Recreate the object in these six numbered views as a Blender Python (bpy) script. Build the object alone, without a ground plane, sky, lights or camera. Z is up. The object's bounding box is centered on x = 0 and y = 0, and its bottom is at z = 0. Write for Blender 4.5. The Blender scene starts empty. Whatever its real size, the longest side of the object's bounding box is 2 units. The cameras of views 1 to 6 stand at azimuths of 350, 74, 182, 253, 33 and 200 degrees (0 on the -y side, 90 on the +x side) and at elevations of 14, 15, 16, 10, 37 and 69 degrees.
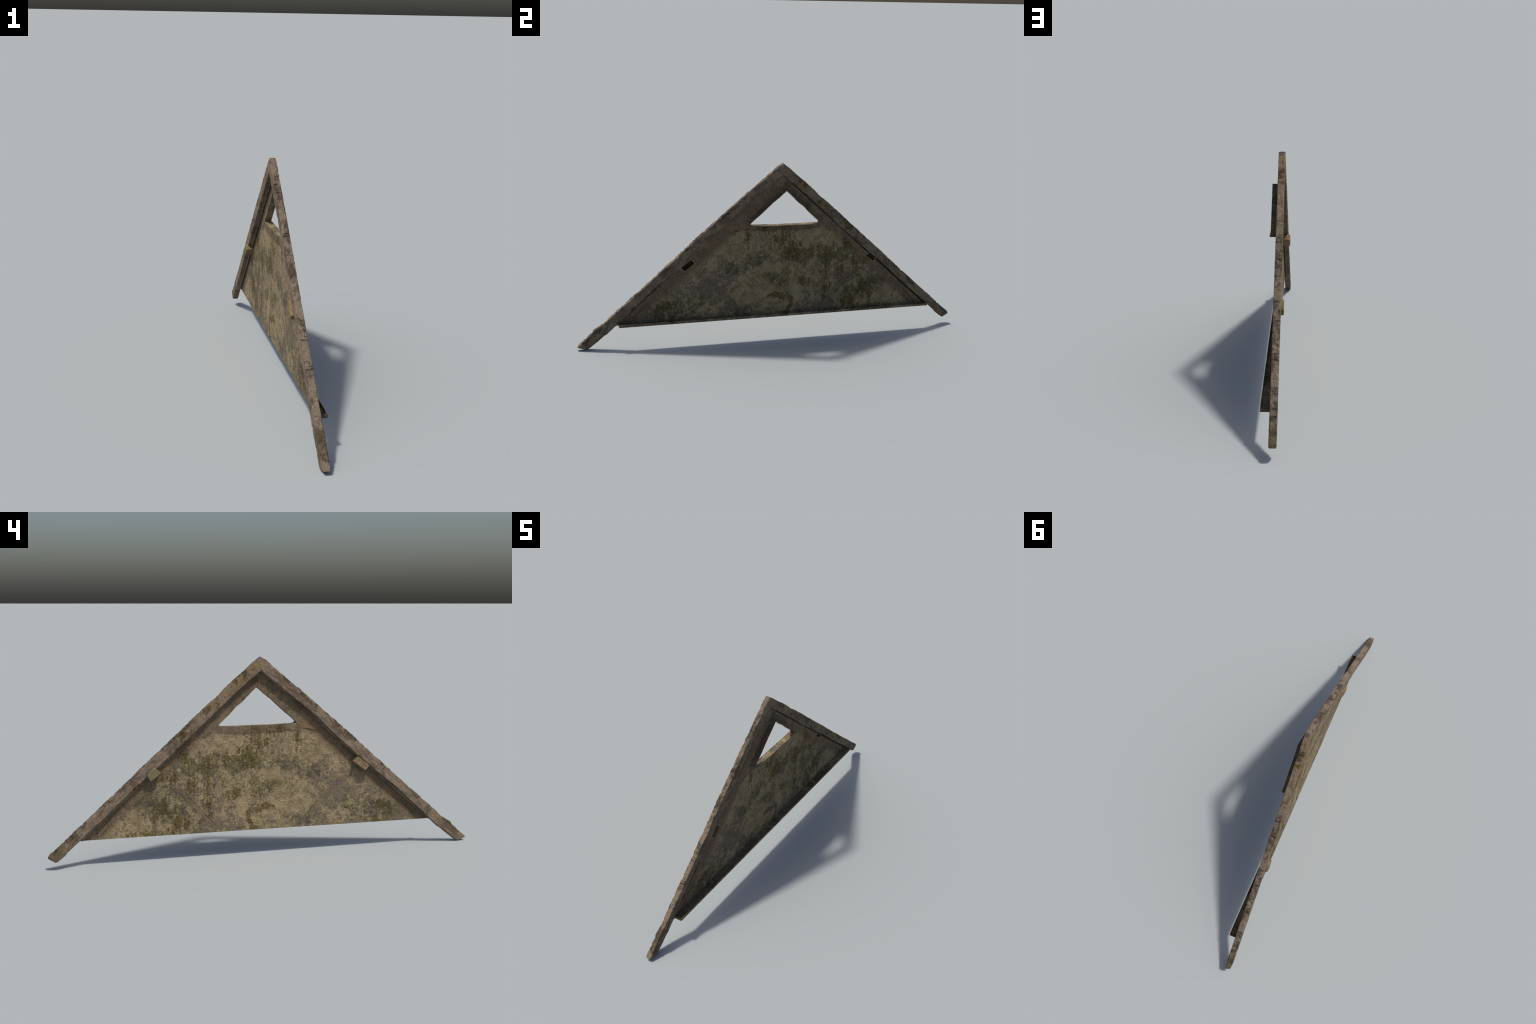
import bpy, bmesh, math, random
from mathutils import Vector, noise
from mathutils.geometry import delaunay_2d_cdt

random.seed(11)
# ------------------------------------------------------------------ frame
# The gable stands in the y-z plane (x = depth).  -x is the weathered front.
X_FRONT, X_BACK = -0.0282, -0.0006       # rafter faces
PX0, PX1 = -0.0031, -0.0004           # infill panel faces
APEX_Y = 0.045

root = bpy.data.objects.new("timber_gable", None)
bpy.context.scene.collection.objects.link(root)
root["label"] = "weathered triangular timber gable with mossy plaster infill"
root["category"] = "roof gable"


def fbm(v, scale, octaves=4, seed=0.0):
    p = Vector((v[0] * scale + seed, v[1] * scale - seed * 0.7, v[2] * scale + seed * 1.3))
    return noise.fractal(p, 1.0, 2.0, octaves)


def lerp(a, b, t):
    return a + (b - a) * t


def curve(points, t):
    """piecewise linear profile through (t, value) control points"""
    if t <= points[0][0]:
        return points[0][1]
    for (t0, v0), (t1, v1) in zip(points, points[1:]):
        if t <= t1:
            return lerp(v0, v1, (t - t0) / (t1 - t0))
    return points[-1][1]


def link_mesh(name, bm, mat, parent=root, smooth_angle=40):
    bmesh.ops.recalc_face_normals(bm, faces=bm.faces)
    me = bpy.data.meshes.new(name)
    bm.to_mesh(me)
    bm.free()
    ob = bpy.data.objects.new(name, me)
    bpy.context.scene.collection.objects.link(ob)
    ob.parent = parent
    me.materials.append(mat)
    me.shade_smooth()
    me.set_sharp_from_angle(angle=math.radians(smooth_angle))
    return ob


# ------------------------------------------------------------------ node helper
class Nodes:
    def __init__(self, name):
        self.mat = bpy.data.materials.new(name)
        self.mat.use_nodes = True
        self.t = self.mat.node_tree
        self.t.nodes.clear()
        self.out = self.t.nodes.new("ShaderNodeOutputMaterial")
        self.bsdf = self.t.nodes.new("ShaderNodeBsdfPrincipled")
        self.t.links.new(self.bsdf.outputs[0], self.out.inputs[0])
        tc = self.t.nodes.new("ShaderNodeTexCoord")
        self.P = tc.outputs["Object"]
        # ragged copy of the position, so that stain zones get irregular rims
        wy = self.noise(19.0, detail=6, rough=0.65, stretch=(0.25, 1, 1), shift=(11, 2, 3))
        wz = self.noise(19.0, detail=6, rough=0.65, stretch=(0.25, 1, 1), shift=(4, 17, 9))
        self.Q = self.vec("ADD", self.P, self.combine(0.0, self.mul(self.sub(wy, 0.5), 0.13), self.mul(self.sub(wz, 0.5), 0.13)))

    def put(self, sock, v):
        if isinstance(v, bpy.types.NodeSocket):
            self.t.links.new(v, sock)
        elif isinstance(v, tuple) and len(v) == 3 and sock.type == "RGBA":
            sock.default_value = (*v, 1.0)
        else:
            sock.default_value = v

    def math(self, op, a, b=0.0, c=0.0, clamp=False):
        n = self.t.nodes.new("ShaderNodeMath")
        n.operation = op
        n.use_clamp = clamp
        self.put(n.inputs[0], a)
        self.put(n.inputs[1], b)
        self.put(n.inputs[2], c)
        return n.outputs[0]

    def add(self, a, b): return self.math("ADD", a, b)
    def sub(self, a, b): return self.math("SUBTRACT", a, b)
    def mul(self, a, b): return self.math("MULTIPLY", a, b)
    def maxi(self, a, b): return self.math("MAXIMUM", a, b)

    def total(self, items, op="MAXIMUM"):
        r = items[0]
        for i in items[1:]:
            r = self.math(op, r, i)
        return r

    def vec(self, op, a, b):
        n = self.t.nodes.new("ShaderNodeVectorMath")
        n.operation = op
        self.put(n.inputs[0], a)
        self.put(n.inputs[1], b)
        return n.outputs["Value"] if op in ("DOT_PRODUCT", "LENGTH", "DISTANCE") else n.outputs[0]

    def combine(self, x, y, z):
        n = self.t.nodes.new("ShaderNodeCombineXYZ")
        for s, v in zip(n.inputs, (x, y, z)):
            self.put(s, v)
        return n.outputs[0]

    def step(self, v, lo, hi, out0=0.0, out1=1.0, smooth=True):
        n = self.t.nodes.new("ShaderNodeMapRange")
        n.interpolation_type = "SMOOTHSTEP" if smooth else "LINEAR"
        n.clamp = True
        self.put(n.inputs["Value"], v)
        for k, w in (("From Min", lo), ("From Max", hi), ("To Min", out0), ("To Max", out1)):
            self.put(n.inputs[k], w)
        return n.outputs[0]

    def noise(self, scale, stretch=(1, 1, 1), detail=5.0, rough=0.55, shift=(0, 0, 0), vec=None, warp=0.0):
        p = self.vec("MULTIPLY", vec or self.P, stretch)
        p = self.vec("ADD", p, shift)
        n = self.t.nodes.new("ShaderNodeTexNoise")
        self.put(n.inputs["Vector"], p)
        for k, w in (("Scale", scale), ("Detail", detail), ("Roughness", rough), ("Distortion", warp)):
            n.inputs[k].default_value = w
        return n.outputs["Fac"]

    def voronoi(self, scale, stretch=(1, 1, 1), feature="DISTANCE_TO_EDGE", vec=None, shift=(0, 0, 0)):
        p = self.vec("MULTIPLY", vec or self.P, stretch)
        p = self.vec("ADD", p, shift)
        n = self.t.nodes.new("ShaderNodeTexVoronoi")
        n.feature = feature
        self.put(n.inputs["Vector"], p)
        n.inputs["Scale"].default_value = scale
        return n.outputs["Distance"]

    def mix(self, fac, a, b):
        n = self.t.nodes.new("ShaderNodeMix")
        n.data_type = "RGBA"
        self.put(n.inputs[0], fac)
        self.put(n.inputs[6], a)
        self.put(n.inputs[7], b)
        return n.outputs[2]

    def blob(self, y, z, ry, rz, soft=0.35, ragged=True):
        """1 inside an ellipse on the y-z face, fading to 0 at its rim"""
        d = self.vec("SUBTRACT", self.Q if ragged else self.P, (0.0, y, z))
        d = self.vec("MULTIPLY", d, (0.0, 1 / ry, 1 / rz))
        n = self.t.nodes.new("ShaderNodeVectorMath")
        n.operation = "LENGTH"
        self.put(n.inputs[0], d)
        return self.step(n.outputs["Value"], 1.0, soft)

    def band(self, a, b, width, soft, wobble=None):
        """1 along the segment a-b (y, z), of the given half width"""
        ay, az = a
        L = math.hypot(b[0] - ay, b[1] - az)
        dy, dz = (b[0] - ay) / L, (b[1] - az) / L
        q = self.vec("SUBTRACT", self.P, (0.0, ay, az))
        s = self.vec("DOT_PRODUCT", q, (0.0, dy, dz))
        h = self.vec("DOT_PRODUCT", q, (0.0, -dz, dy))
        if wobble is not None:
            h = self.add(h, wobble)
        across = self.step(self.math("ABSOLUTE", h), width + soft, max(width - soft, 0.0))
        along = self.mul(self.step(s, -0.01, 0.015), self.step(s, L + 0.01, L - 0.015))
        return self.mul(across, along)

    def finish(self, color, rough, height, strength=0.5, distance=0.004):
        self.put(self.bsdf.inputs["Base Color"], color)
        self.put(self.bsdf.inputs["Roughness"], rough)
        self.bsdf.inputs["Specular IOR Level"].default_value = 0.25
        b = self.t.nodes.new("ShaderNodeBump")
        b.inputs["Strength"].default_value = strength
        b.inputs["Distance"].default_value = distance
        self.put(b.inputs["Height"], height)
        self.t.links.new(b.outputs[0], self.bsdf.inputs["Normal"])
        return self.mat


# the undersides of the two rafters as lines: unit normal (into the panel), offset
def line_distance(n, slope, icept, sign):
    """distance below the line z = slope*y + icept"""
    k = 1 / math.hypot(1, slope)
    d = n.vec("DOT_PRODUCT", n.P, (0.0, slope * k, -k))
    return n.add(d, icept * k)


RAFTER_IN_POS = (-0.8946, 0.8855)     # underside of the +y rafter
RAFTER_IN_NEG = (0.8595, 0.8148)      # underside of the -y rafter


def plaster_material(name, kind="panel", depth=0.25):
    n = Nodes(name)
    # flatten depth so that front and back carry the same stains
    F = n.vec("MULTIPLY", n.P, (depth, 1, 1))
    def sig(v, gain=2.0):                      # centre a noise on 0 and widen it
        return n.mul(n.sub(v, 0.5), gain)
    big = sig(n.noise(5.5, vec=F, detail=5, rough=0.6, warp=0.4), 2.4)
    mid = sig(n.noise(20.0, vec=F, detail=8, rough=0.70, shift=(3, 1, 2), warp=0.5), 3.0)
    mid2 = sig(n.noise(31.0, vec=F, detail=9, rough=0.76, shift=(8, 4, 1), warp=0.4), 3.0)
    fine = n.noise(95.0, vec=F, detail=7, rough=0.70, shift=(1, 5, 2))
    ff = sig(fine, 2.6)
    grit = n.noise(330.0, vec=F, detail=3, rough=0.6)
    hor = n.noise(60.0, stretch=(1, 0.14, 1.6), vec=F, detail=5, rough=0.6, shift=(4, 2, 0))
    streak = sig(n.noise(62.0, stretch=(1, 1.3, 0.11), vec=F, detail=6, rough=0.66, shift=(0, 3, 1)), 2.6)
    tatter = sig(n.noise(24.0, stretch=(1, 1, 0.7), vec=F, detail=9, rough=0.76, shift=(6, 1, 4), warp=0.2), 3.6)
    Y = n.vec("DOT_PRODUCT", n.P, (0, 1, 0))

    tan, tan2 = (0.405, 0.316, 0.182), (0.262, 0.203, 0.120)
    grey, dark = (0.182, 0.144, 0.104), (0.072, 0.060, 0.044)
    olive, moss, moss2 = (0.170, 0.146, 0.060), (0.108, 0.073, 0.012), (0.058, 0.043, 0.014)
    wood, rust = (0.166, 0.120, 0.078), (0.240, 0.150, 0.076)

    if kind == "panel":
        col = n.mix(n.step(n.add(mid, n.mul(ff, 0.5)), -0.25, 0.30), tan, tan2)
        lights = n.total([n.blob(0.222, 0.520, 0.20, 0.07, 0.0), n.blob(-0.25, 0.510, 0.16, 0.08, 0.0),
                          n.blob(-0.01, 0.372, 0.17, 0.035, 0.0), n.blob(0.61, 0.20, 0.16, 0.075, 0.0), n.blob(0.70, 0.17, 0.08, 0.04, 0.0),
                          n.blob(-0.13, 0.28, 0.16, 0.12, 0.0), n.blob(-0.45, 0.20, 0.14, 0.07, 0.0), n.blob(0.02, 0.16, 0.10, 0.05, 0.0)])
        # grey-brown rubbed clouds with crackled rims
        cl = n.add(n.mul(big, 0.55), n.add(n.mul(mid2, 0.65), n.mul(ff, 0.30)))
        cl = n.add(cl, n.step(Y, 0.30, -0.30, -0.02, 0.08))
        cl = n.sub(cl, n.mul(lights, 0.26))
        col = n.mix(n.mul(n.step(cl, -0.04, 0.20), 0.85), col, grey)
        rim = n.mul(n.step(n.math("ABSOLUTE", n.sub(cl, 0.14)), 0.09, 0.0), n.step(ff, -0.10, 0.22))
        col = n.mix(n.mul(rim, 0.60), col, dark)
        # thin rubbed lines across the pale middle
        hm = n.mul(n.blob(-0.03, 0.368, 0.16, 0.022, 0.2), n.step(hor, 0.46, 0.58))
        col = n.mix(n.mul(hm, 0.75), col, (0.345, 0.265, 0.155))
        # olive lichen
        lich = sig(n.noise(12.0, vec=F, detail=8, rough=0.72, shift=(9, 3, 7), warp=0.5))
        spots = n.total([n.blob(0.34, 0.42, 0.24, 0.12, 0.0), n.blob(0.50, 0.24, 0.24, 0.16, 0.0), n.blob(-0.03, 0.325, 0.12, 0.05, 0.0),
                         n.blob(-0.08, 0.42, 0.12, 0.09, 0.0), n.blob(-0.56, 0.19, 0.22, 0.10, 0.0), n.blob(0.13, 0.40, 0.20, 0.14, 0.0)])
        lm = n.step(n.add(n.add(n.mul(lich, 1.3), n.mul(ff, 0.4)), n.mul(n.sub(spots, 0.30), 0.38)), 0.03, 0.26)
        col = n.mix(n.mul(lm, 0.78), col, n.mix(n.step(mid2, -0.05, 0.25), olive, (0.078, 0.068, 0.036)))
        # dark speckled crust
        zones = n.total([n.blob(0.48, 0.22, 0.30, 0.20, 0.0), n.blob(0.30, 0.42, 0.20, 0.12, 0.0), n.blob(0.12, 0.42, 0.16, 0.14, 0.0),
                         n.blob(-0.52, 0.20, 0.28, 0.12, 0.0), n.blob(-0.22, 0.38, 0.22, 0.10, 0.0), n.blob(-0.10, 0.15, 0.30, 0.05, 0.0)])
        sp = sig(n.noise(44.0, vec=F, detail=9, rough=0.76, shift=(2, 8, 5), warp=0.2))
        sp = n.add(sp, n.add(n.mul(big, 0.25), n.mul(n.sub(zones, 0.4), 0.22)))
        col = n.mix(n.mul(n.step(sp, 0.02, 0.30), 0.76), col, dark)
        specks = n.step(n.noise(170.0, vec=F, detail=5, rough=0.72, shift=(7, 7, 1)), 0.57, 0.68)
        col = n.mix(n.mul(specks, 0.60), col, dark)
        # timber tones next to the rafters
        edge = n.math("MINIMUM", line_distance(n, *RAFTER_IN_POS, 1), line_distance(n, *RAFTER_IN_NEG, -1))
        edge = n.add(edge, n.add(n.mul(mid, 0.022), n.mul(big, 0.030)))
        ecol = n.mix(n.step(sig(n.noise(16.0, vec=F, shift=(5, 5, 5))), -0.05, 0.25), wood, rust)
        ecol = n.mix(n.step(n.add(ff, n.mul(mid2, 0.6)), -0.10, 0.35), ecol, (0.108, 0.084, 0.058))
        col = n.mix(n.mul(n.step(edge, 0.078, 0.035), 0.85), col, ecol)
        # ghosts of two diagonal braces under the plaster
        wob = n.mul(mid, 0.012)
        br = n.maxi(n.band((-0.40, 0.372), (-0.20, 0.178), 0.013, 0.008, wob),
                    n.band((0.43, 0.336), (0.25, 0.130), 0.020, 0.012, wob))
        col = n.mix(n.mul(br, n.step(n.add(ff, n.add(mid2, mid)), -0.25, 0.30, 0.62, 0.0)), col, (0.160, 0.116, 0.078))
        lines = n.total([n.band((-0.235, 0.232), (-0.155, 0.140), 0.0006, 0.001), n.band((0.43, 0.318), (0.345, 0.221), 0.0004, 0.0009),
                         n.band((0.36, 0.270), (0.235, 0.132), 0.0004, 0.0009), n.band((0.445, 0.40), (0.415, 0.355), 0.0010, 0.0012),
                         n.band((-0.66, 0.212), (-0.725, 0.146), 0.0012, 0.0014), n.band((-0.688, 0.224), (-0.742, 0.168), 0.001, 0.0014),
                         n.band((-0.742, 0.168), (-0.725, 0.146), 0.001, 0.0014),
                         n.band((0.797, 0.130), (0.722, 0.210), 0.0013, 0.0014), n.band((0.775, 0.127), (0.722, 0.180), 0.001, 0.0012)])
        col = n.mix(n.mul(n.mul(lines, n.step(mid2, -0.3, 0.1, 0.85, 0.25)), 0.7), col, (0.045, 0.036, 0.027))
        # moss runs: soft density zones broken up by vertical streaks
        runs = n.total([n.blob(0.061, 0.49, 0.100, 0.19, 0.0), n.blob(0.10, 0.46, 0.11, 0.14, 0.0), n.blob(0.02, 0.51, 0.07, 0.11, 0.0),
                        n.blob(0.295, 0.43, 0.09, 0.08, 0.0), n.blob(0.283, 0.33, 0.05, 0.16, 0.0), n.blob(0.281, 0.25, 0.035, 0.12, 0.0),
                        n.blob(0.46, 0.37, 0.09, 0.075, 0.0), n.blob(0.395, 0.475, 0.06, 0.09, 0.0), n.blob(0.40, 0.16, 0.12, 0.10, 0.0),
                        n.blob(0.50, 0.22, 0.11, 0.12, 0.0), n.blob(0.52, 0.122, 0.32, 0.045, 0.0), n.blob(0.045, 0.305, 0.10, 0.10, 0.0),
                        n.blob(0.17, 0.29, 0.09, 0.09, 0.0), n.blob(-0.14, 0.52, 0.06, 0.10, 0.0), n.blob(-0.56, 0.19, 0.11, 0.07, 0.0),
                        n.blob(-0.535, 0.13, 0.06, 0.06, 0.0), n.blob(0.36, 0.34, 0.07, 0.11, 0.0), 
                        n.blob(0.20, 0.44, 0.08, 0.10, 0.0)])
        m = n.add(n.mul(n.sub(runs, 0.58), 0.75), n.add(n.mul(streak, 0.60), n.mul(tatter, 0.60)))
        m = n.add(m, n.mul(ff, 0.45))
        mm = n.step(m, -0.10, 0.36)
        solid = n.total([n.blob(0.005, 0.218, 0.045, 0.030, 0.0), n.blob(0.048, 0.212, 0.060, 0.030, 0.0), n.blob(0.090, 0.190, 0.032, 0.05, 0.0), n.blob(0.088, 0.152, 0.032, 0.04, 0.0), n.blob(0.068, 0.138, 0.026, 0.03, 0.0)])
        sm = n.step(n.add(n.sub(solid, 0.45), n.add(n.mul(tatter, 0.75), n.mul(ff, 0.4))), 0.0, 0.30)
        mm = n.maxi(mm, sm)
        col = n.mix(n.mul(mm, n.step(ff, -0.3, 0.3, 0.66, 0.90)), col, n.mix(n.step(n.add(ff, mid), -0.2, 0.4), moss, moss2))
    else:      # timber set in the wall: window frame, sill rail, linings
        col = n.mix(n.step(n.add(mid, n.mul(ff, 0.4)), -0.25, 0.30), (0.228, 0.174, 0.110), (0.148, 0.116, 0.079))
        col = n.mix(n.mul(n.step(n.add(big, n.mul(mid2, 0.5)), 0.0, 0.25), 0.5), col, (0.205, 0.140, 0.084))
        hot = n.total([n.blob(-0.175, 0.585, 0.07, 0.06, 0.0), n.blob(0.20, 0.63, 0.09, 0.06, 0.0), n.blob(-0.23, 0.56, 0.06, 0.04, 0.0)])
        col = n.mix(n.step(n.add(n.mul(n.sub(hot, 0.4), 0.7), n.add(ff, mid)), 0.0, 0.3, 0.0, 0.75), col, (0.290, 0.175, 0.086))
        col = n.mix(n.mul(n.step(n.add(ff, n.mul(mid2, 0.6)), 0.02, 0.35), 0.65), col, (0.085, 0.066, 0.046))
        runs = n.total([n.blob(0.061, 0.575, 0.10, 0.07, 0.0), n.blob(0.01, 0.70, 0.07, 0.08, 0.0), n.blob(0.12, 0.70, 0.07, 0.08, 0.0),
                        n.blob(0.06, 0.79, 0.08, 0.05, 0.0), n.blob(-0.05, 0.58, 0.09, 0.04, 0.0), n.blob(0.17, 0.67, 0.05, 0.05, 0.0)])
        mm = n.step(n.add(n.mul(n.sub(runs, 0.66), 0.65), n.add(n.mul(streak, 0.5), n.mul(tatter, 0.5))), -0.05, 0.32)
        col = n.mix(n.mul(mm, 0.78), col, n.mix(n.step(ff, -0.2, 0.3), moss, moss2))
        knot = n.blob(-0.047, 0.578, 0.012, 0.0065, 0.6, False)
        col = n.mix(n.mul(knot, 0.75), col, (0.062, 0.044, 0.030))
        lines = n.total([n.band((-0.128, 0.580), (-0.16, 0.573), 0.0007, 0.0012, n.mul(ff, 0.006)),
                         n.band((-0.16, 0.574), (-0.218, 0.563), 0.0016, 0.002, n.mul(ff, 0.007))])
        col = n.mix(n.mul(lines, 0.85), col, (0.035, 0.026, 0.018))
    h = n.add(n.mul(fine, 0.8), n.add(n.mul(grit, 0.25), n.add(n.mul(mid, 0.4), n.mul(hor, 0.35))))
    h = n.sub(h, n.mul(lines, 0.9))
    col = n.mix(n.step(grit, 0.35, 0.65, 0.0, 0.22), col, (0.05, 0.042, 0.03))
    return n.finish(col, n.step(fine, 0.3, 0.7, 0.82, 0.95), h, 1.0, 0.010)


def rafter_material(name, axis, extra):
    """old brown wood with the grain along the axis (y, z)"""
    n = Nodes(name)
    ay, az = axis
    def sig(v, gain=2.0):
        return n.mul(n.sub(v, 0.5), gain)
    s = n.vec("DOT_PRODUCT", n.P, (0.0, ay, az))
    k = 1.0 if ay > 0 else -1.0
    h = n.vec("DOT_PRODUCT", n.P, (0.0, -az * k, ay * k))       # height above the axis
    x = n.vec("DOT_PRODUCT", n.P, (1.0, 0.0, 0.0))
    G = n.combine(x, s, h)                       # grain space
    big = sig(n.noise(7.0, vec=G, detail=5, rough=0.6, warp=0.5))
    mid = sig(n.noise(26.0, vec=G, stretch=(1, 0.6, 1), detail=8, rough=0.70, shift=(3, 1, 1), warp=0.5), 3.2)
    grain = sig(n.noise(95.0, vec=G, stretch=(1, 0.10, 1), detail=6, rough=0.65, shift=(1, 2, 8)))
    fine = n.noise(130.0, vec=G, detail=7, rough=0.72, shift=(6, 2, 2))
    ff = sig(fine)
    grit = n.noise(380.0, vec=G, detail=3, rough=0.6)
    # fissures: thin contour lines of a noise drawn out along the grain
    fis = n.math("ABSOLUTE", sig(n.noise(30.0, vec=G, stretch=(1, 0.45, 1), detail=6, rough=0.7, shift=(5, 5, 2), warp=0.6)))
    crack = n.mul(n.step(fis, 0.022, 0.004), n.step(n.add(big, n.mul(mid, 0.6)), -0.02, 0.20))
    top = n.step(h, extra["top"] - 0.010, extra["top"] - 0.003)
    cross = n.voronoi(7.5, vec=n.vec("ADD", G, n.combine(0.0, n.mul(ff, 0.008), 0.0)), stretch=(0.10, 1.0, 0.2), shift=(2, 5, 1))
    crossm = n.mul(n.mul(n.step(cross, 0.022, 0.0), n.step(mid, -0.25, 0.10)), top)

    col = n.mix(n.step(n.add(mid, n.mul(ff, 0.4)), -0.28, 0.32), (0.305, 0.235, 0.164), (0.188, 0.142, 0.100))
    col = n.mix(n.mul(n.step(n.add(big, n.mul(mid, 0.4)), 0.02, 0.30), 0.55), col, (0.190, 0.124, 0.080))
    col = n.mix(n.mul(n.step(grain, 0.04, 0.38), 0.48), col, (0.105, 0.078, 0.054))
    col = n.mix(n.mul(n.step(grain, -0.06, -0.35), 0.35), col, (0.275, 0.214, 0.154))
    col = n.mix(n.mul(n.step(n.add(ff, n.mul(mid, 0.4)), 0.14, 0.42), 0.60), col, (0.080, 0.062, 0.044))
    # crumbled, darker rim under the upper arris
    rim = n.mul(n.step(h, extra["top"] - 0.024, extra["top"] - 0.004), n.step(n.add(n.add(ff, mid), n.mul(big, 0.4)), 0.04, 0.34))
    col = n.mix(n.mul(rim, 0.70), col, (0.070, 0.054, 0.038))
    # lichen at the feet
    foot = n.step(s, extra["foot"] - 0.20, extra["foot"] + 0.02)
    lich = n.mul(foot, n.step(n.add(mid, ff), -0.25, 0.25))
    col = n.mix(n.mul(lich, extra["foot_amount"]), col, (0.205, 0.176, 0.092))
    if extra.get("warm"):
        wm = n.total([n.blob(y, z, a, b, 0.0) for y, z, a, b in extra["warm"]])
        wf = n.step(n.add(n.mul(n.sub(wm, 0.4), 0.7), n.add(n.mul(ff, 0.6), n.mul(mid, 0.8))), -0.02, 0.25)
        col = n.mix(n.mul(wf, 0.78), col, (0.305, 0.212, 0.114))
        spark = n.mul(n.step(sig(n.noise(48.0, vec=G, detail=6, rough=0.7, shift=(2, 2, 2))), 0.10, 0.32), n.step(wm, 0.1, 0.6))
        col = n.mix(n.mul(spark, 0.6), col, (0.300, 0.150, 0.076))
        col = n.mix(n.mul(n.step(n.add(ff, n.mul(mid, -0.4)), 0.16, 0.40), 0.7), col, (0.070, 0.054, 0.036))
    if extra.get("moss"):
        mb = n.total([n.blob(y, z, a, b, 0.0) for y, z, a, b in extra["moss"]])
        st = sig(n.noise(55.0, stretch=(1, 1.25, 0.16), detail=6, rough=0.66, shift=(0, 3, 1)), 2.6)
        tt = sig(n.noise(26.0, stretch=(1, 1, 0.7), detail=9, rough=0.76, shift=(6, 1, 4)), 3.4)
        mm = n.step(n.add(n.mul(n.sub(mb, 0.62), 0.66), n.add(n.mul(st, 0.55), n.mul(tt, 0.5))), -0.05, 0.30)
        col = n.mix(n.mul(mm, 0.85), col, n.mix(n.step(ff, -0.2, 0.3), (0.112, 0.080, 0.018), (0.072, 0.055, 0.020)))
    col = n.mix(n.mul(crack, 0.65), col, (0.050, 0.038, 0.028))
    col = n.mix(n.mul(crossm, 0.70), col, (0.058, 0.044, 0.032))
    col = n.mix(n.step(grit, 0.35, 0.65, 0.0, 0.2), col, (0.05, 0.04, 0.03))
    ht = n.add(n.mul(fine, 0.9), n.add(n.mul(grain, 0.35), n.add(n.mul(grit, 0.3), n.mul(mid, 0.45))))
    ht = n.sub(ht, n.mul(crack, 0.5))
    ht = n.sub(ht, n.mul(crossm, 0.6))
    return n.finish(col, n.step(fine, 0.3, 0.7, 0.78, 0.94), ht, 0.95, 0.010)


def peg_material(name, tone):
    n = Nodes(name)
    mid = n.noise(40.0, detail=5, rough=0.6)
    fine = n.noise(170.0, detail=4, rough=0.6, shift=(2, 3, 4))
    col = n.mix(n.step(mid, 0.38, 0.62), tone, tuple(c * 0.66 for c in tone))
    col = n.mix(n.mul(n.step(fine, 0.54, 0.68), 0.5), col, tuple(c * 0.35 for c in tone))
    return n.finish(col, 0.88, n.add(n.mul(mid, 0.7), n.mul(fine, 0.5)), 0.5, 0.004)


mat_panel = plaster_material("mossy_plaster", "panel")
mat_edge = plaster_material("mossy_plaster_edge", "panel", 1.3)
mat_frame = plaster_material("frame_wood", "timber", 1.0)
mat_pos = rafter_material("rafter_wood_mossy", (0.743, -0.669), dict(
    foot=0.70, foot_amount=0.85, top=0.707,
    warm=[(0.075, 0.86, 0.05, 0.04), (0.15, 0.80, 0.09, 0.06), (0.27, 0.69, 0.06, 0.05), (0.21, 0.75, 0.06, 0.05)],
    moss=[(0.237, 0.710, 0.020, 0.07), (0.385, 0.560, 0.08, 0.08), (0.44, 0.50, 0.06, 0.05), (0.29, 0.66, 0.04, 0.07), (0.12, 0.825, 0.05, 0.05),
          (0.16, 0.80, 0.03, 0.07), (0.62, 0.35, 0.04, 0.03)]))
mat_neg = rafter_material("rafter_wood_dry", (-0.759, -0.651), dict(
    foot=0.74, foot_amount=0.45, top=0.663, moss=[]))
mat_peg_moss = peg_material("peg_wood_mossy", (0.215, 0.178, 0.090))
mat_peg_warm = peg_material("peg_wood_warm", (0.245, 0.178, 0.098))
mat_painted_shade = peg_material("painted_shade", (0.022, 0.018, 0.014))  # base colour blackened for gap and pocket shadow


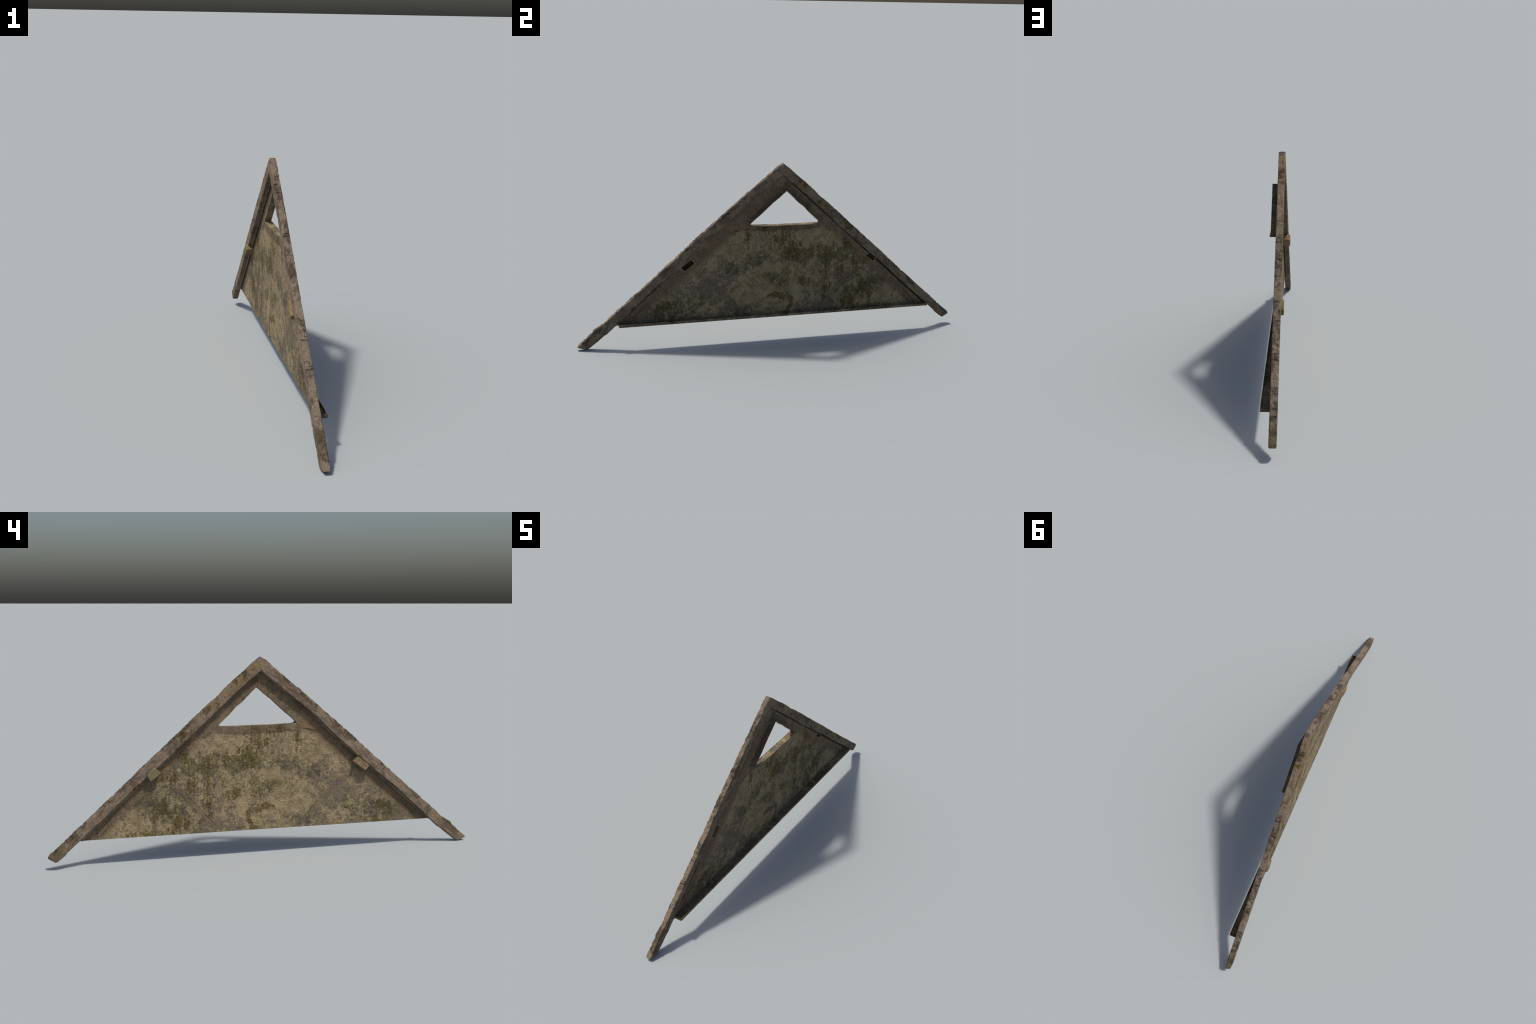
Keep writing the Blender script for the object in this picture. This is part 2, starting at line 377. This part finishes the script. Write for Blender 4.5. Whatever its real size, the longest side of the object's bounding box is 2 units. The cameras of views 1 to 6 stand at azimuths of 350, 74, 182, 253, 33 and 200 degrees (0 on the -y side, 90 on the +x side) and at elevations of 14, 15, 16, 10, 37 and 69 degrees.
# ------------------------------------------------------------------ rafters
def rafter(name, out_pts, in_pts, mat, seed, spacing=0.0032, ragged=1.0):
    """out_pts / in_pts: (t, y, z) control points of the upper and the lower edge"""
    rnd = random.Random(seed)
    yo = [(t, y) for t, y, z in out_pts]
    zo = [(t, z) for t, y, z in out_pts]
    yi = [(t, y) for t, y, z in in_pts]
    zi = [(t, z) for t, y, z in in_pts]
    length = math.hypot(yo[-1][1] - yo[0][1], zo[-1][1] - zo[0][1])
    N = int(length / spacing)
    # worn blocks along the upper face: (position, level)
    blocks, pos = [], 0.0
    while pos < 1.02:
        blocks.append((pos, rnd.uniform(-1, 1)))
        pos += rnd.uniform(0.018, 0.075)
    joints = [b[0] for b in blocks[1:]]

    def block_level(t):
        lv = blocks[0][1]
        for (p0, l0), (p1, l1) in zip(blocks, blocks[1:]):
            k = min(1, max(0, (t - p1) / 0.004 + 0.5))
            lv = lerp(lv, l1, k)
        return lv

    nx, nh = 10, 16
    r = 0.0035
    ring = []                                   # (u across depth 0..1, w from inner 0 to outer 1, normal)
    W, H = X_BACK - X_FRONT, 0.044
    def corner(cu, cw, a0):
        for k in range(4):
            a = a0 + k / 3 * math.pi / 2
            ring.append((cu + r * math.cos(a), cw + r * math.sin(a)))
    for i in range(1, nx):
        pass
    def side(p, q, m):
        for i in range(1, m):
            ring.append((lerp(p[0], q[0], i / m), lerp(p[1], q[1], i / m)))
    corner(W - r, H - r, 0)
    side((W - r, H), (r, H), nx)
    corner(r, H - r, math.pi / 2)
    side((0, H - r), (0, r), nh)
    corner(r, r, math.pi)
    side((r, 0), (W - r, 0), nx)
    corner(W - r, r, 1.5 * math.pi)
    side((W, r), (W, H - r), nh)
    bm = bmesh.new()
    rows = []
    for j in range(N + 1):
        t = j / N
        po = Vector((0, curve(yo, t), curve(zo, t)))
        pi = Vector((0, curve(yi, t), curve(zi, t)))
        up = (po - pi)
        lv = block_level(t)
        dj = min(abs(t - q) for q in joints) * length
        groove = math.exp(-(dj / 0.0022) ** 2)
        taper = min(1.0, (1 - t) / 0.012 + 0.35)         # rounded foot
        row = []
        for u, w in ring:
            cu = W / 2 + (u - W / 2) * lerp(0.86, 1, taper)
            cw = H / 2 + (w - H / 2) * lerp(0.80, 1, taper) if t > 0.95 else w
            p = pi + up * (cw / H)
            p.x = X_FRONT + cu
            top = max(0.0, (w / H - 0.75) * 4)
            low = max(0.0, (0.25 - w / H) * 4)
            # displacement: broad wear, chipped grain, block steps
            q = Vector((p.x * 1.0, p.y, p.z))
            a = fbm(q, 14, 4, seed) * 0.0008 + fbm(q, 60, 4, seed + 3) * 0.0010
            ridg = abs(fbm(q, 34, 3, seed + 9))
            chip = max(0.0, ridg - 0.24) * 0.008
            nu = 1 if u > W * 0.9 else (-1 if u < W * 0.1 else 0)
            upn = up.normalized()
            p.x += nu * (a * 0.55 - chip * (0.5 if nu < 0 else 0.15))
            p += upn * (top * (a * 1.2 + (lv * 0.0013 - groove * 0.0012) * ragged - chip) - low * (a * 0.8 - chip * 0.4))
            row.append(bm.verts.new(p))
        rows.append(row)
    M = len(ring)
    for a, b in zip(rows, rows[1:]):
        for k in range(M):
            bm.faces.new((a[k], a[(k + 1) % M], b[(k + 1) % M], b[k]))
    for row, sgn in ((rows[0], -1), (rows[-1], 1)):      # domed cut ends
        c = bm.verts.new(sum((v.co for v in row), Vector()) / M)
        step = (rows[1][0].co - rows[0][0].co).normalized() if sgn > 0 else Vector((0, 0, 0))
        c.co += step * 0.0
        for k in range(M):
            f = (row[k], row[(k + 1) % M], c)
            bm.faces.new(f)
    return link_mesh(name, bm, mat, smooth_angle=50)


def along(p, q, marks):
    """control points between p and q: marks are (t, offset at right angles, away from the panel)"""
    (y0, z0), (y1, z1) = p, q
    L = math.hypot(y1 - y0, z1 - z0)
    ny, nz = -(z1 - z0) / L, (y1 - y0) / L
    if nz < 0:
        ny, nz = -ny, -nz
    return [(t, lerp(y0, y1, t) + ny * d, lerp(z0, z1, t) + nz * d) for t, d in marks]


rafter("rafter",
       along((0.0445, 0.9040), (1.002, 0.0525), [(0, 0.0), (0.03, 0.003), (0.09, 0.003), (0.15, 0.006), (0.22, 0.003), (0.30, 0.005), (0.42, 0.0035),
                                               (0.55, 0.0035), (0.66, 0.001), (0.78, 0.001), (0.87, 0.003), (0.95, 0.0), (0.985, 0.003), (1, -0.001)]),
       along((0.043, 0.843), (0.965, 0.031), [(0, 0), (0.12, 0.004), (0.2, 0.003), (0.33, -0.001), (0.48, 0.000), (0.58, 0.003), (0.64, 0.003), (0.76, -0.001),
                                            (0.87, 0.000), (0.93, 0.000), (0.97, -0.003), (1, -0.001)]), mat_pos, 3, ragged=0.5)
rafter("rafter",
       along((0.0455, 0.9045), (-1.003, 0.0135), [(0, 0.0), (0.02, 0.006), (0.10, 0.0065), (0.20, 0.008), (0.30, 0.008), (0.355, 0.0095), (0.40, 0.010), (0.44, 0.0075),
                                              (0.53, 0.005), (0.62, 0.0035), (0.72, 0.002), (0.81, 0.0005), (0.89, -0.0005), (0.912, 0.0045), (0.935, 0.0025), (0.98, 0.0015), (1, 0.0005)]),
       along((0.0465, 0.843), (-0.952, -0.003), [(0, 0), (0.10, 0.004), (0.25, 0.010), (0.36, 0.003), (0.48, -0.002), (0.60, 0.002), (0.66, 0.005), (0.75, 0.002), (0.82, -0.002),
                                              (0.885, -0.005), (0.905, -0.006), (0.915, -0.002), (0.95, -0.002), (1, 0.001)]), mat_neg, 8, ragged=0.9)


# ------------------------------------------------------------------ plates
def resample(points, spacing, wobble=0.0, seed=0.0, closed=True):
    out = []
    pts = points + ([points[0]] if closed else [])
    for (y0, z0), (y1, z1) in zip(pts, pts[1:]):
        L = math.hypot(y1 - y0, z1 - z0)
        k = max(1, int(L / spacing))
        for i in range(k):
            y, z = lerp(y0, y1, i / k), lerp(z0, z1, i / k)
            w = wobble * fbm((0, y, z), 45, 3, seed)
            out.append((y - w * (z1 - z0) / L, z + w * (y1 - y0) / L))
    if not closed:
        out.append(points[-1])
    return out


def inside(p, poly):
    y, z = p
    c = False
    for (y0, z0), (y1, z1) in zip(poly, poly[1:] + poly[:1]):
        if (z0 > z) != (z1 > z) and y < (y1 - y0) * (z - z0) / (z1 - z0) + y0:
            c = not c
    return c


def plate(name, outline, holes, x0, x1, mat, spacing, relief_front, relief_back, parent=root):
    loops = [outline] + holes
    pts, edges = [], []
    for lp in loops:
        b = len(pts)
        pts += [Vector(p) for p in lp]
        edges += [(b + i, b + (i + 1) % len(lp)) for i in range(len(lp))]
    border = len(pts)
    ys = [p[0] for p in outline]
    zs = [p[1] for p in outline]
    rnd = random.Random(5)
    z, odd = min(zs) + spacing * 0.6, False
    while z < max(zs):
        y = min(ys) + (0.5 * spacing if odd else 0)
        while y < max(ys):
            q = (y + rnd.uniform(-.2, .2) * spacing, z + rnd.uniform(-.2, .2) * spacing)
            if inside(q, outline) and not any(inside(q, h) for h in holes):
                pts.append(Vector(q))
            y += spacing
        z += spacing * 0.87
        odd = not odd
    v, e, f, *_ = delaunay_2d_cdt(pts, edges, [], 0, 1e-6)
    bm = bmesh.new()
    fr = [bm.verts.new((x0 + relief_front(p[0], p[1]), p[0], p[1])) for p in v]
    bk = [bm.verts.new((x1 + relief_back(p[0], p[1]), p[0], p[1])) for p in v]
    count = {}
    for t in f:
        c = (sum(v[i][0] for i in t) / len(t), sum(v[i][1] for i in t) / len(t))
        if not inside(c, outline) or any(inside(c, h) for h in holes):
            continue
        bm.faces.new([fr[i] for i in t])
        bm.faces.new([bk[i] for i in reversed(t)])
        for a, b in zip(t, list(t[1:]) + [t[0]]):
            k = (min(a, b), max(a, b))
            count[k] = count.get(k, 0) + 1
    for (a, b), c in count.items():
        if c == 1:
            bm.faces.new((fr[a], fr[b], bk[b], bk[a]))
    for w in [w for w in bm.verts if not w.link_faces]:
        bm.verts.remove(w)
    return link_mesh(name, bm, mat, parent=parent, smooth_angle=45)


# opening (y, z): the wavering edges of the two raking sides, level sill
WIN_NEG = [(0.056, 0.769), (0.027, 0.744), (0.012, 0.730), (-0.008, 0.716), (-0.027, 0.700), (-0.045, 0.683), (-0.064, 0.665), (-0.095, 0.639), (-0.122, 0.616), (-0.131, 0.605)]
WIN_SILL = [(-0.131, 0.605), (-0.126, 0.600), (-0.11, 0.5985), (-0.05, 0.597), (0.06, 0.5965), (0.20, 0.596), (0.233, 0.597)]
WIN_POS = [(0.233, 0.597), (0.231, 0.606), (0.224, 0.614), (0.214, 0.620), (0.205, 0.630), (0.190, 0.643), (0.174, 0.658), (0.163, 0.671), (0.152, 0.682), (0.130, 0.698), (0.112, 0.715), (0.085, 0.742), (0.056, 0.769)]
opening = WIN_NEG[:-1] + WIN_SILL[:-1] + WIN_POS[:-1]
WC = (0.052, 0.655)


def grown(poly, d):
    return [(WC[0] + (y - WC[0]) * (1 + d / math.hypot(y - WC[0], z - WC[1])),
             WC[1] + (z - WC[1]) * (1 + d / math.hypot(y - WC[0], z - WC[1]))) for y, z in poly]


PEG_POS = [(0.567, 0.396), (0.533, 0.430), (0.502, 0.405), (0.549, 0.368)]
PEG_NEG = [(-0.427, 0.436), (-0.485, 0.391), (-0.463, 0.369), (-0.405, 0.413)]


def below(line, y, d):
    """point d below a rafter underside, measured at right angles"""
    m, c = line
    return m * y + c - d * math.hypot(1, m)


GAP_POS, GAP_NEG = 0.0045, 0.0018
panel_outline = [(-0.806, 0.1145), (0.858, 0.1175)]
for y in (0.852, 0.72, 0.62, 0.50, 0.36, 0.25, 0.17, 0.10, 0.05):
    panel_outline.append((y, below(RAFTER_IN_POS, y, GAP_POS)))
for y in (0.03, -0.1, -0.2, -0.30, -0.43, -0.6, -0.70, -0.803):
    extra = 0.010 if -0.32 < y < -0.05 else 0.0
    panel_outline.append((y, below(RAFTER_IN_NEG, y, GAP_NEG) + extra))
panel_outline = [(y, z) for y, z in panel_outline]


def panel_front(y, z):
    return (fbm((0, y, z), 9, 4, 2) * 0.0006 + fbm((0, y, z), 40, 4, 7) * 0.0006
            + max(0, abs(fbm((0, y, z), 22, 3, 5)) - 0.3) * 0.0015)


def panel_back(y, z):
    return fbm((0, y, z), 9, 4, 2) * 0.0006 + fbm((0, y, z), 40, 3, 17) * 0.0003


def scaled(poly, k):
    cy = sum(p[0] for p in poly) / len(poly)
    cz = sum(p[1] for p in poly) / len(poly)
    return [(cy + (y - cy) * k, cz + (z - cz) * k) for y, z in poly]


# the peg pockets are open at the back
plate("infill_panel", resample(panel_outline, 0.006, 0.0016, 4),
      [resample(grown(opening, 0.002), 0.004), scaled(PEG_POS, 0.93), scaled(PEG_NEG, 0.93)], PX0, PX1, mat_panel, 0.0045, panel_front, panel_back)

# timbers round the opening, a hair proud of the plaster on both faces
flatten = lambda y, z: fbm((0, y, z), 30, 3, 21) * 0.0005
up_pos = [(y, below(RAFTER_IN_POS, y, 0.007)) for y in (0.095, 0.16, 0.23, 0.30, 0.335)]
plate("frame_timber", resample([(0.0575, 0.7705)] + up_pos + [(0.300, 0.543), (0.262, 0.572), (0.2345, 0.5975)] + WIN_POS[1:-1], 0.004, 0.0012, 9),
      [], PX0 - 0.0009, PX1 + 0.0007, mat_frame, 0.006, flatten, flatten)
up_neg = [(y, below(RAFTER_IN_NEG, y, 0.004)) for y in (-0.265, -0.20, -0.13, -0.06, 0.0, 0.04)]
plate("frame_timber", resample([(0.0565, 0.771), ] + WIN_NEG[1:] + [(-0.134, 0.598), (-0.165, 0.574), (-0.215, 0.560)] + up_neg + [(0.052, 0.828), (0.089, 0.795)], 0.004, 0.0012, 19),
      [], PX0 - 0.0007, PX1 + 0.0009, mat_frame, 0.006, flatten, flatten)
plate("sill_rail", resample([(-0.131, 0.5960), (-0.160, 0.572), (-0.150, 0.566), (-0.08, 0.5635), (0.0, 0.562), (0.08, 0.5605), (0.17, 0.560), (0.255, 0.568), (0.2325, 0.5940), (0.06, 0.5946)], 0.004, 0.0012, 29),
      [], PX0 - 0.0008, PX1 + 0.0006, mat_frame, 0.006, flatten, flatten)


# ------------------------------------------------------------------ opening linings
def ribbon(name, path, x0, x1, thick, mat, seed):
    """board following the path (y, z), laid on the side away from the opening"""
    p = resample(path, 0.004, 0.0009, seed, closed=False)
    bm = bmesh.new()
    rows = []
    nx = 6
    for i, (y, z) in enumerate(p):
        a, b = p[max(0, i - 3)], p[min(len(p) - 1, i + 3)]
        ty, tz = b[0] - a[0], b[1] - a[1]
        L = math.hypot(ty, tz)
        ny, nz = -tz / L, ty / L
        if ny * (y - WC[0]) + nz * (z - WC[1]) < 0:
            ny, nz = -ny, -nz
        row = []
        for k in range(nx + 1):
            w = fbm((k * 0.01, y, z), 60, 3, seed) * 0.0005
            row.append((lerp(x0, x1, k / nx), y + ny * w, z + nz * w))
        for k in range(nx, -1, -1):
            row.append((lerp(x0, x1, k / nx), y + ny * thick, z + nz * thick))
        rows.append([bm.verts.new(v) for v in row])
    M = len(rows[0])
    for a, b in zip(rows, rows[1:]):
        for k in range(M):
            bm.faces.new((a[k], a[(k + 1) % M], b[(k + 1) % M], b[k]))
    bm.faces.new(rows[0])
    bm.faces.new(rows[-1])
    return link_mesh(name, bm, mat, smooth_angle=40)


ribbon("window_lining", [(0.2335, 0.5915)] + WIN_POS, -0.002, 0.0245, 0.0035, mat_frame, 31)
ribbon("window_lining", WIN_NEG + [(-0.1325, 0.5985)], -0.002, 0.0250, 0.0035, mat_frame, 37)
ribbon("window_sill", [(y, z - 0.0022) for y, z in WIN_SILL], -0.0020, 0.0290, 0.0030, mat_edge, 41)


# ------------------------------------------------------------------ boards and pegs
def prism(name, poly, x0, x1, mat, bevel=0.0015, rough=0.0006, seed=0, cuts=6):
    bm = bmesh.new()
    a = [bm.verts.new((x0, y, z)) for y, z in poly]
    b = [bm.verts.new((x1, y, z)) for y, z in poly]
    k = len(poly)
    bm.faces.new(a)
    bm.faces.new(list(reversed(b)))
    for i in range(k):
        bm.faces.new((a[i], a[(i + 1) % k], b[(i + 1) % k], b[i]))
    bmesh.ops.bevel(bm, geom=list(bm.edges), offset=bevel, segments=2, profile=0.5, affect="EDGES")
    if cuts:
        long_edges = [e for e in bm.edges if e.calc_length() > 0.012]
        bmesh.ops.subdivide_edges(bm, edges=long_edges, cuts=cuts, use_grid_fill=True)
    for v in bm.verts:
        d = fbm(v.co, 50, 3, seed) * rough
        v.co += Vector((d, d * 0.6, -d * 0.6))
    return link_mesh(name, bm, mat, smooth_angle=35)


# open tray along the foot of the panel, on the back: floor, front lip and end lips
def rail(name, y0, y1, mat):
    bm = bmesh.new()
    N, wall, x0, x1 = 120, 0.0022, PX1 - 0.0012, 0.0355
    rows = []
    ends = [y0, y0 + wall, y0 + wall + 0.0005] + [lerp(y0, y1, j / N) for j in range(1, N)] + [y1 - wall - 0.0005, y1 - wall, y1]
    for y in ends:
        t = (y - y0) / (y1 - y0)
        zb, zt = lerp(0.1132, 0.1165, t), lerp(0.1275, 0.1268, t)
        lip_end = y < y0 + wall * 1.1 or y > y1 - wall * 1.1
        zf = zt if lip_end else zb + wall
        row = []
        for x, z in ((x0, zb), (x1 - 0.0006, zb), (x1, zb + 0.0006), (x1, zt - 0.0006), (x1 - 0.0006, zt), (x1 - wall, zt), (x1 - wall - 0.0002, zf), (x0, zf)):
            w = fbm((0.0, y, 0.1), 30, 3, 51) * 0.0005
            row.append(bm.verts.new((x + w * (x > 0.02), y, z + w * 0.6)))
        rows.append(row)
    for a, b in zip(rows, rows[1:]):
        for k in range(8):
            bm.faces.new((a[k], a[(k + 1) % 8], b[(k + 1) % 8], b[k]))
    bm.faces.new(rows[0])
    bm.faces.new(rows[-1])
    return link_mesh(name, bm, mat, smooth_angle=40)


rail("foot_rail", -0.797, 0.856, mat_edge)

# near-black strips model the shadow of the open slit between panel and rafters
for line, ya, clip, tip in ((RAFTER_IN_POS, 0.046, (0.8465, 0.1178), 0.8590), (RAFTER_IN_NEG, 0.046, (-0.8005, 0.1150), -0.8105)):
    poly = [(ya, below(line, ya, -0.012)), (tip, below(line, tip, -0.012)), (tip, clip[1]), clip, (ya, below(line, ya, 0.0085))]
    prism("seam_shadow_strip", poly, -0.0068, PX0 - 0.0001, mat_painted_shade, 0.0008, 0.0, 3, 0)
    bat = [(y, z - 0.0012 if i > 2 else z) for i, (y, z) in enumerate(poly)]
    prism("packing_strip", bat, -0.0120, -0.0070, mat_pos if tip > 0 else mat_neg, 0.0008, 0.0, 3, 0)


def peg(name, poly, xf, mat, bevel, seed):
    """block driven in beside the rafter, hollow and open at the back"""
    bm = bmesh.new()
    cy = sum(p[0] for p in poly) / 4
    cz = sum(p[1] for p in poly) / 4
    def loop(scale, x):
        r = []
        q = scaled(poly, scale)
        for i in range(4):                       # corners cut by the bevel, sides in steps
            p0, p1 = q[i], q[(i + 1) % 4]
            L = math.hypot(p1[0] - p0[0], p1[1] - p0[1])
            for t in [bevel * scale / L] + [lerp(bevel * scale / L, 1 - bevel * scale / L, k / 8) for k in range(1, 8)] + [1 - bevel * scale / L]:
                y, z = lerp(p0[0], p1[0], t), lerp(p0[1], p1[1], t)
                d = fbm((x, y, z), 55, 3, seed) * 0.0011
                r.append(bm.verts.new((x + fbm((y, x, z), 45, 3, seed + 4) * 0.0010 * (x < xf + 0.004), y + d * 0.7, z + d * 0.7)))
        return r
    xb = PX1 + 0.0004
    loops = [loop(0.3, xf), loop(0.6, xf), loop(0.88, xf), loop(0.96, xf + 0.0006), loop(1.0, xf + 0.003)]
    loops += [loop(1.0, lerp(xf + 0.003, xb, k / 5)) for k in range(1, 6)]
    loops += [loop(0.86, xb), loop(0.86, -0.012), loop(0.86, -0.020), loop(0.4, -0.0202)]
    M = len(loops[0])
    for a, b in zip(loops, loops[1:]):
        for k in range(M):
            bm.faces.new((a[k], a[(k + 1) % M], b[(k + 1) % M], b[k]))
    bm.faces.new(loops[0])
    bm.faces.new(loops[-1])
    return link_mesh(name, bm, mat, smooth_angle=40)


peg("peg", PEG_POS, -0.0385, mat_peg_moss, 0.004, 61)
peg("peg", PEG_NEG, -0.0370, mat_peg_warm, 0.0022, 67)

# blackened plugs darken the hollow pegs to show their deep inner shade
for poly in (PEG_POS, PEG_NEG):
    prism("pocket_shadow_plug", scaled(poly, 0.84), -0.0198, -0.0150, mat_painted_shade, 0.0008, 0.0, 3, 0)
